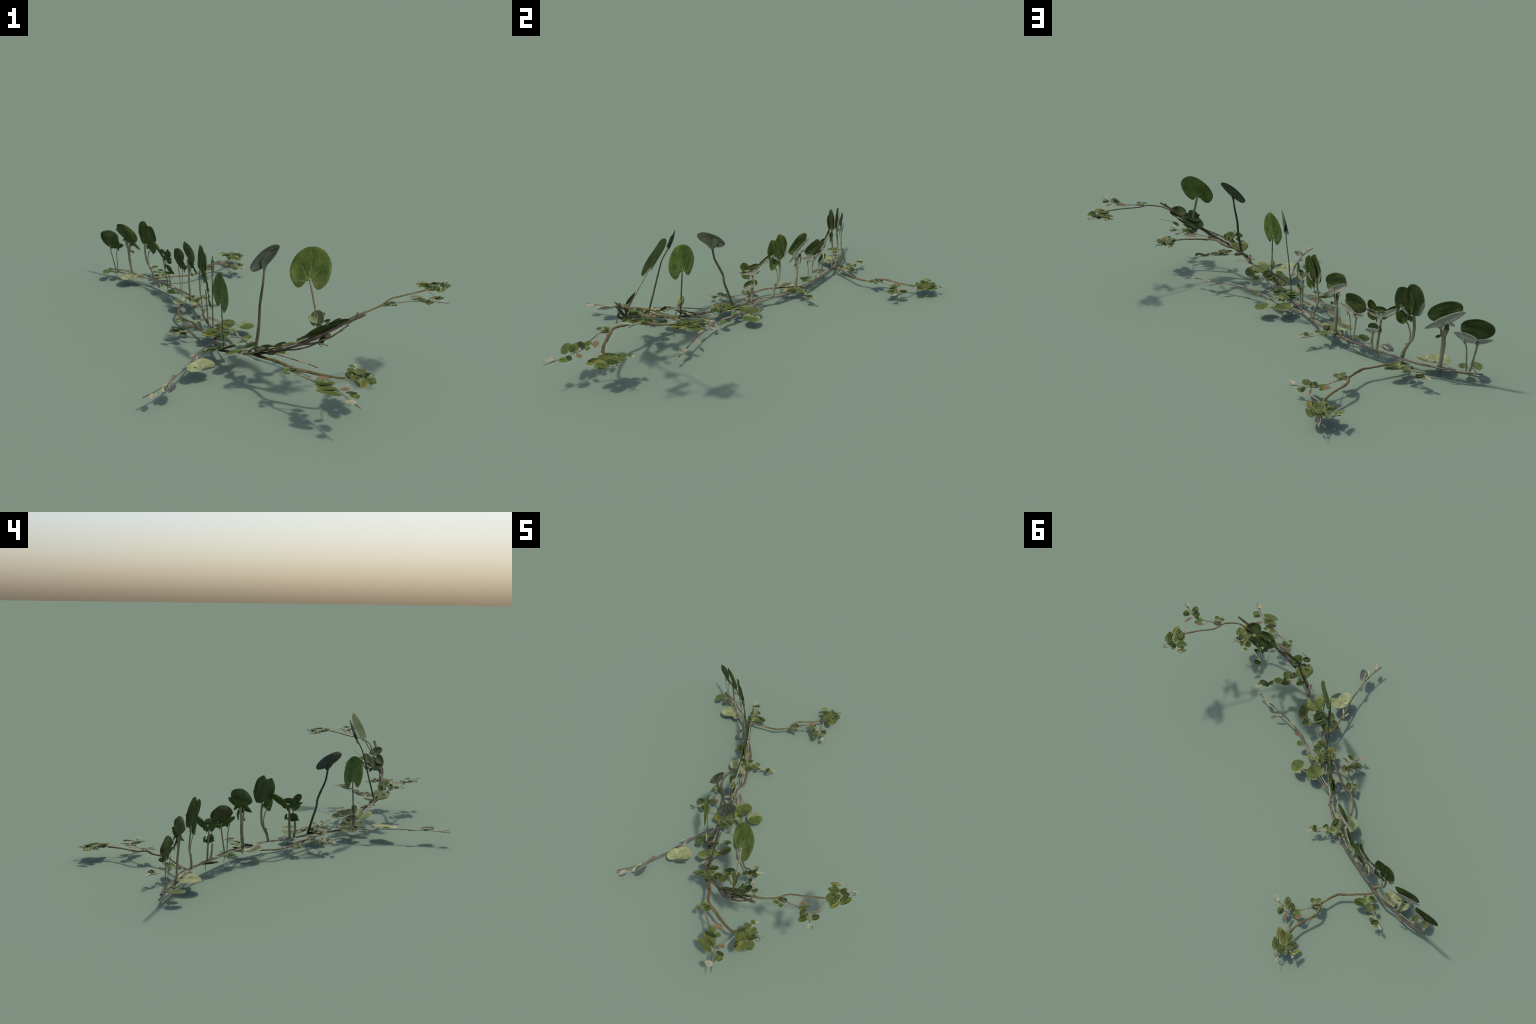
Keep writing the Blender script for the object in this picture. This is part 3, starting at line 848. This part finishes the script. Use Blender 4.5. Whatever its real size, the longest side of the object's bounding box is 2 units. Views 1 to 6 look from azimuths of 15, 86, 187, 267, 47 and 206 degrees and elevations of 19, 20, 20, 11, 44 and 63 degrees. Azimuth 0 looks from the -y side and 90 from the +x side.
def add_group(name, data, frame, parent, lift=0.0004, face=None, tilt=0.10, ratio=0.42):
    """Place a flat group: its stems become one mesh, its leaves are children of it.
    Leaves are lifted off each other along the group's normal and tilted slightly."""
    o, u, v = (Vector(q) for q in frame)
    n = u.cross(v).normalized()
    if face is not None:
        if n.dot(Vector(face)) < 0:
            n = -n
    elif n.z < 0:
        n = -n
    at = lambda x, y: o + u * x + v * y
    runs = [(r0, r1, look, [at(*p) for p in pts]) for r0, r1, look, pts in data['stems']]
    if runs:
        ob = stem_object(name, runs, parent, n, ratio)
    else:
        ob = parent                       # loose leaves hang on the plant itself
    for i, (shape, ax, ay, bx, by, w, look) in enumerate(data['blades']):
        rng = random.Random(COUNT[0] * 17 + 5)
        COUNT[0] += 1
        A, B = at(ax, ay), at(bx, by)
        d = B - A
        L = d.length
        Y = d / L
        # half width transported through the frame, measured across the blade
        px, py = -(by - ay), (bx - ax)
        pl = math.hypot(px, py)
        W = (u * (px / pl * w) + v * (py / pl * w))
        W = max(0.003, (W - Y * W.dot(Y)).length)
        Z = (n - Y * n.dot(Y)).normalized()
        Z = (Matrix.Rotation(rng.uniform(-tilt, tilt), 3, Y) @ Z).normalized()
        X = Y.cross(Z)
        S = math.sqrt(W * L)
        S = S / (1.0 + S / 0.05)          # broad blades are flatter
        if shape in ('bud',):
            S = W
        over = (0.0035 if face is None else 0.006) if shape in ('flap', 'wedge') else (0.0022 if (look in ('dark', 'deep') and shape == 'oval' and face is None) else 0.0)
        pos = A + n * (lift * (i + 1) + over)
        leaf = bpy.data.objects.new(NAME_OF.get(look, 'leaf'), blade_data(shape, look, rng.randrange(3)))
        leaf.matrix_world = Matrix((
            (X.x * W, Y.x * L, Z.x * S, pos.x),
            (X.y * W, Y.y * L, Z.y * S, pos.y),
            (X.z * W, Y.z * L, Z.z * S, pos.z),
            (0, 0, 0, 1)))
        bpy.context.scene.collection.objects.link(leaf)
        leaf.parent = ob
    return ob


def tuft(data, spots, seed):
    """Extra small folded leaves stacked in the heart of a rosette."""
    rng = random.Random(seed)
    extra = []
    for cx, cy in spots:
        for k in range(2):
            a = rng.uniform(0, 2 * math.pi)
            x, y = cx + rng.uniform(-0.010, 0.010), cy + rng.uniform(-0.010, 0.010)
            L = rng.uniform(0.020, 0.032)
            extra.append((rng.choice(('oval', 'round', 'cup')), x, y, x + L * math.cos(a), y + L * math.sin(a),
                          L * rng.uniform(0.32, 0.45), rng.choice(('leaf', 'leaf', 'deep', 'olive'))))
    return dict(stems=[], blades=extra)


def add_tuft(rosette, frame, seed):
    pts = [((b[1] + b[3]) / 2, (b[2] + b[4]) / 2) for b in rosette['blades'] if b[0] in ('cup', 'round')]
    add_group('leaf_tuft', tuft(rosette, pts, seed), frame, plant, lift=0.0006, tilt=0.6)


def stubs(spine, seed, count, look):
    """Short broken side shoots along a runner."""
    rng = random.Random(seed)
    pts = [Vector(p) for p in spine]
    runs = []
    for _ in range(count):
        i = rng.randrange(len(pts) - 1)
        p = pts[i].lerp(pts[i + 1], rng.random())
        d = Vector((rng.uniform(-1, 1), rng.uniform(-1, 1), rng.uniform(-0.5, 0.5))).normalized()
        q = p + d * rng.uniform(0.010, 0.020)
        runs.append((0.0026, 0.0012, look, [p, p.lerp(q, 0.5) + Vector((0, 0, 0.001)), q]))
    return runs


# ----------------------------------------------------------------------------------
#  ASSEMBLY
# ----------------------------------------------------------------------------------
plant = bpy.data.objects.new('creeping_plant', None)
bpy.context.scene.collection.objects.link(plant)
plant['label'] = 'sprawling creeper with round green leaves on thin brown runners'
plant['category'] = 'plant'

for name, r0, r1, look, pts in STEMS:
    stem_object(name, [(r0, r1, look, pts)], plant, Vector((0, 0, 1)) if name != 'tall_petiole' else Vector((0.2, 0.9, -0.4)).normalized(), 0.6)

for fr in (ROSETTE_2, ROSETTE_3, ROSETTE_4):
    add_group('leaf_rosette', ROSETTE, fr, plant)
for seed, (data, fr) in enumerate(((ROSETTE, ROSETTE_2), (ROSETTE, ROSETTE_3), (ROSETTE, ROSETTE_4), (FRONT_ROSETTE, FRONT_SPRAY))):
    add_tuft(data, fr, 40 + seed)
for seed, stem in enumerate(s for s in STEMS if s[0] in ('runner', 'trunk')):
    stem_object('twig_stub', stubs(stem[4], 60 + seed, 16, 'twig'), plant)
for fr in (SPRIG_2, SPRIG_3, SPRIG_4):
    add_group('leafy_sprig', SPRIG, fr, plant)
add_group('leaf_rosette', FRONT_ROSETTE, FRONT_SPRAY, plant)
add_group('leafy_sprig', FRONT_SPRIG, FRONT_SPRAY, plant)
for fr in (SHOOT_1, SHOOT_2, SHOOT_4):
    add_group('leafy_shoot', SHOOT, fr, plant)
add_group('leafy_shoot', RAISED_SHOOT, RAISED_SHOOT['frame'], plant)

BACK = (0.4, 0.9, 0.0)
for data, frames in ((PAIRED_CUP, (PAIRED_CUP_1, PAIRED_CUP_2)), (HOODED_LEAF, (HOODED_LEAF_1, HOODED_LEAF_2)),
                     (DOUBLE_LEAF, (DOUBLE_LEAF_1, DOUBLE_LEAF_2)), (FORKED_TRIO, (FORKED_TRIO_1, FORKED_TRIO_2))):
    for fr in frames:
        add_group('upright_stalk', data, fr, plant, face=BACK, ratio=0.4, tilt=0.03, lift=0.0010)

add_group('ground_twig', GROUND_LEAVES, GROUND_LEAVES['frame'], plant, lift=0.0005)
add_group('leaf_stalk', BROAD_PAIR, BROAD_PAIR['frame'], plant)
for data in (HEART_LEAF, KIDNEY_LEAF, ROUND_LEAF, LOW_LEAVES, CLOVER_LEAVES, NODE_BITS, TRUNK_HEART, TRUNK_ROUND, UPPER_LEAVES, UPPER_SMALL):
    add_group('branch_foliage', data, data['frame'], plant)
for data in (TALL_HEART, GREAT_HEART, LOW_FAN, FUNNEL_LEAF, SIDE_FUNNEL_LEAF):
    add_group('tall_stalk', data, data['frame'], plant, face=(0.4, -0.9, 0.2), tilt=0.02, ratio=0.4)
add_group('budding_twig', BUD_TWIG, BUD_TWIG['frame'], plant, lift=0.0006, ratio=0.4)
add_group('pale_leaf_twig', PALE_TWIG, PALE_TWIG['frame'], plant)
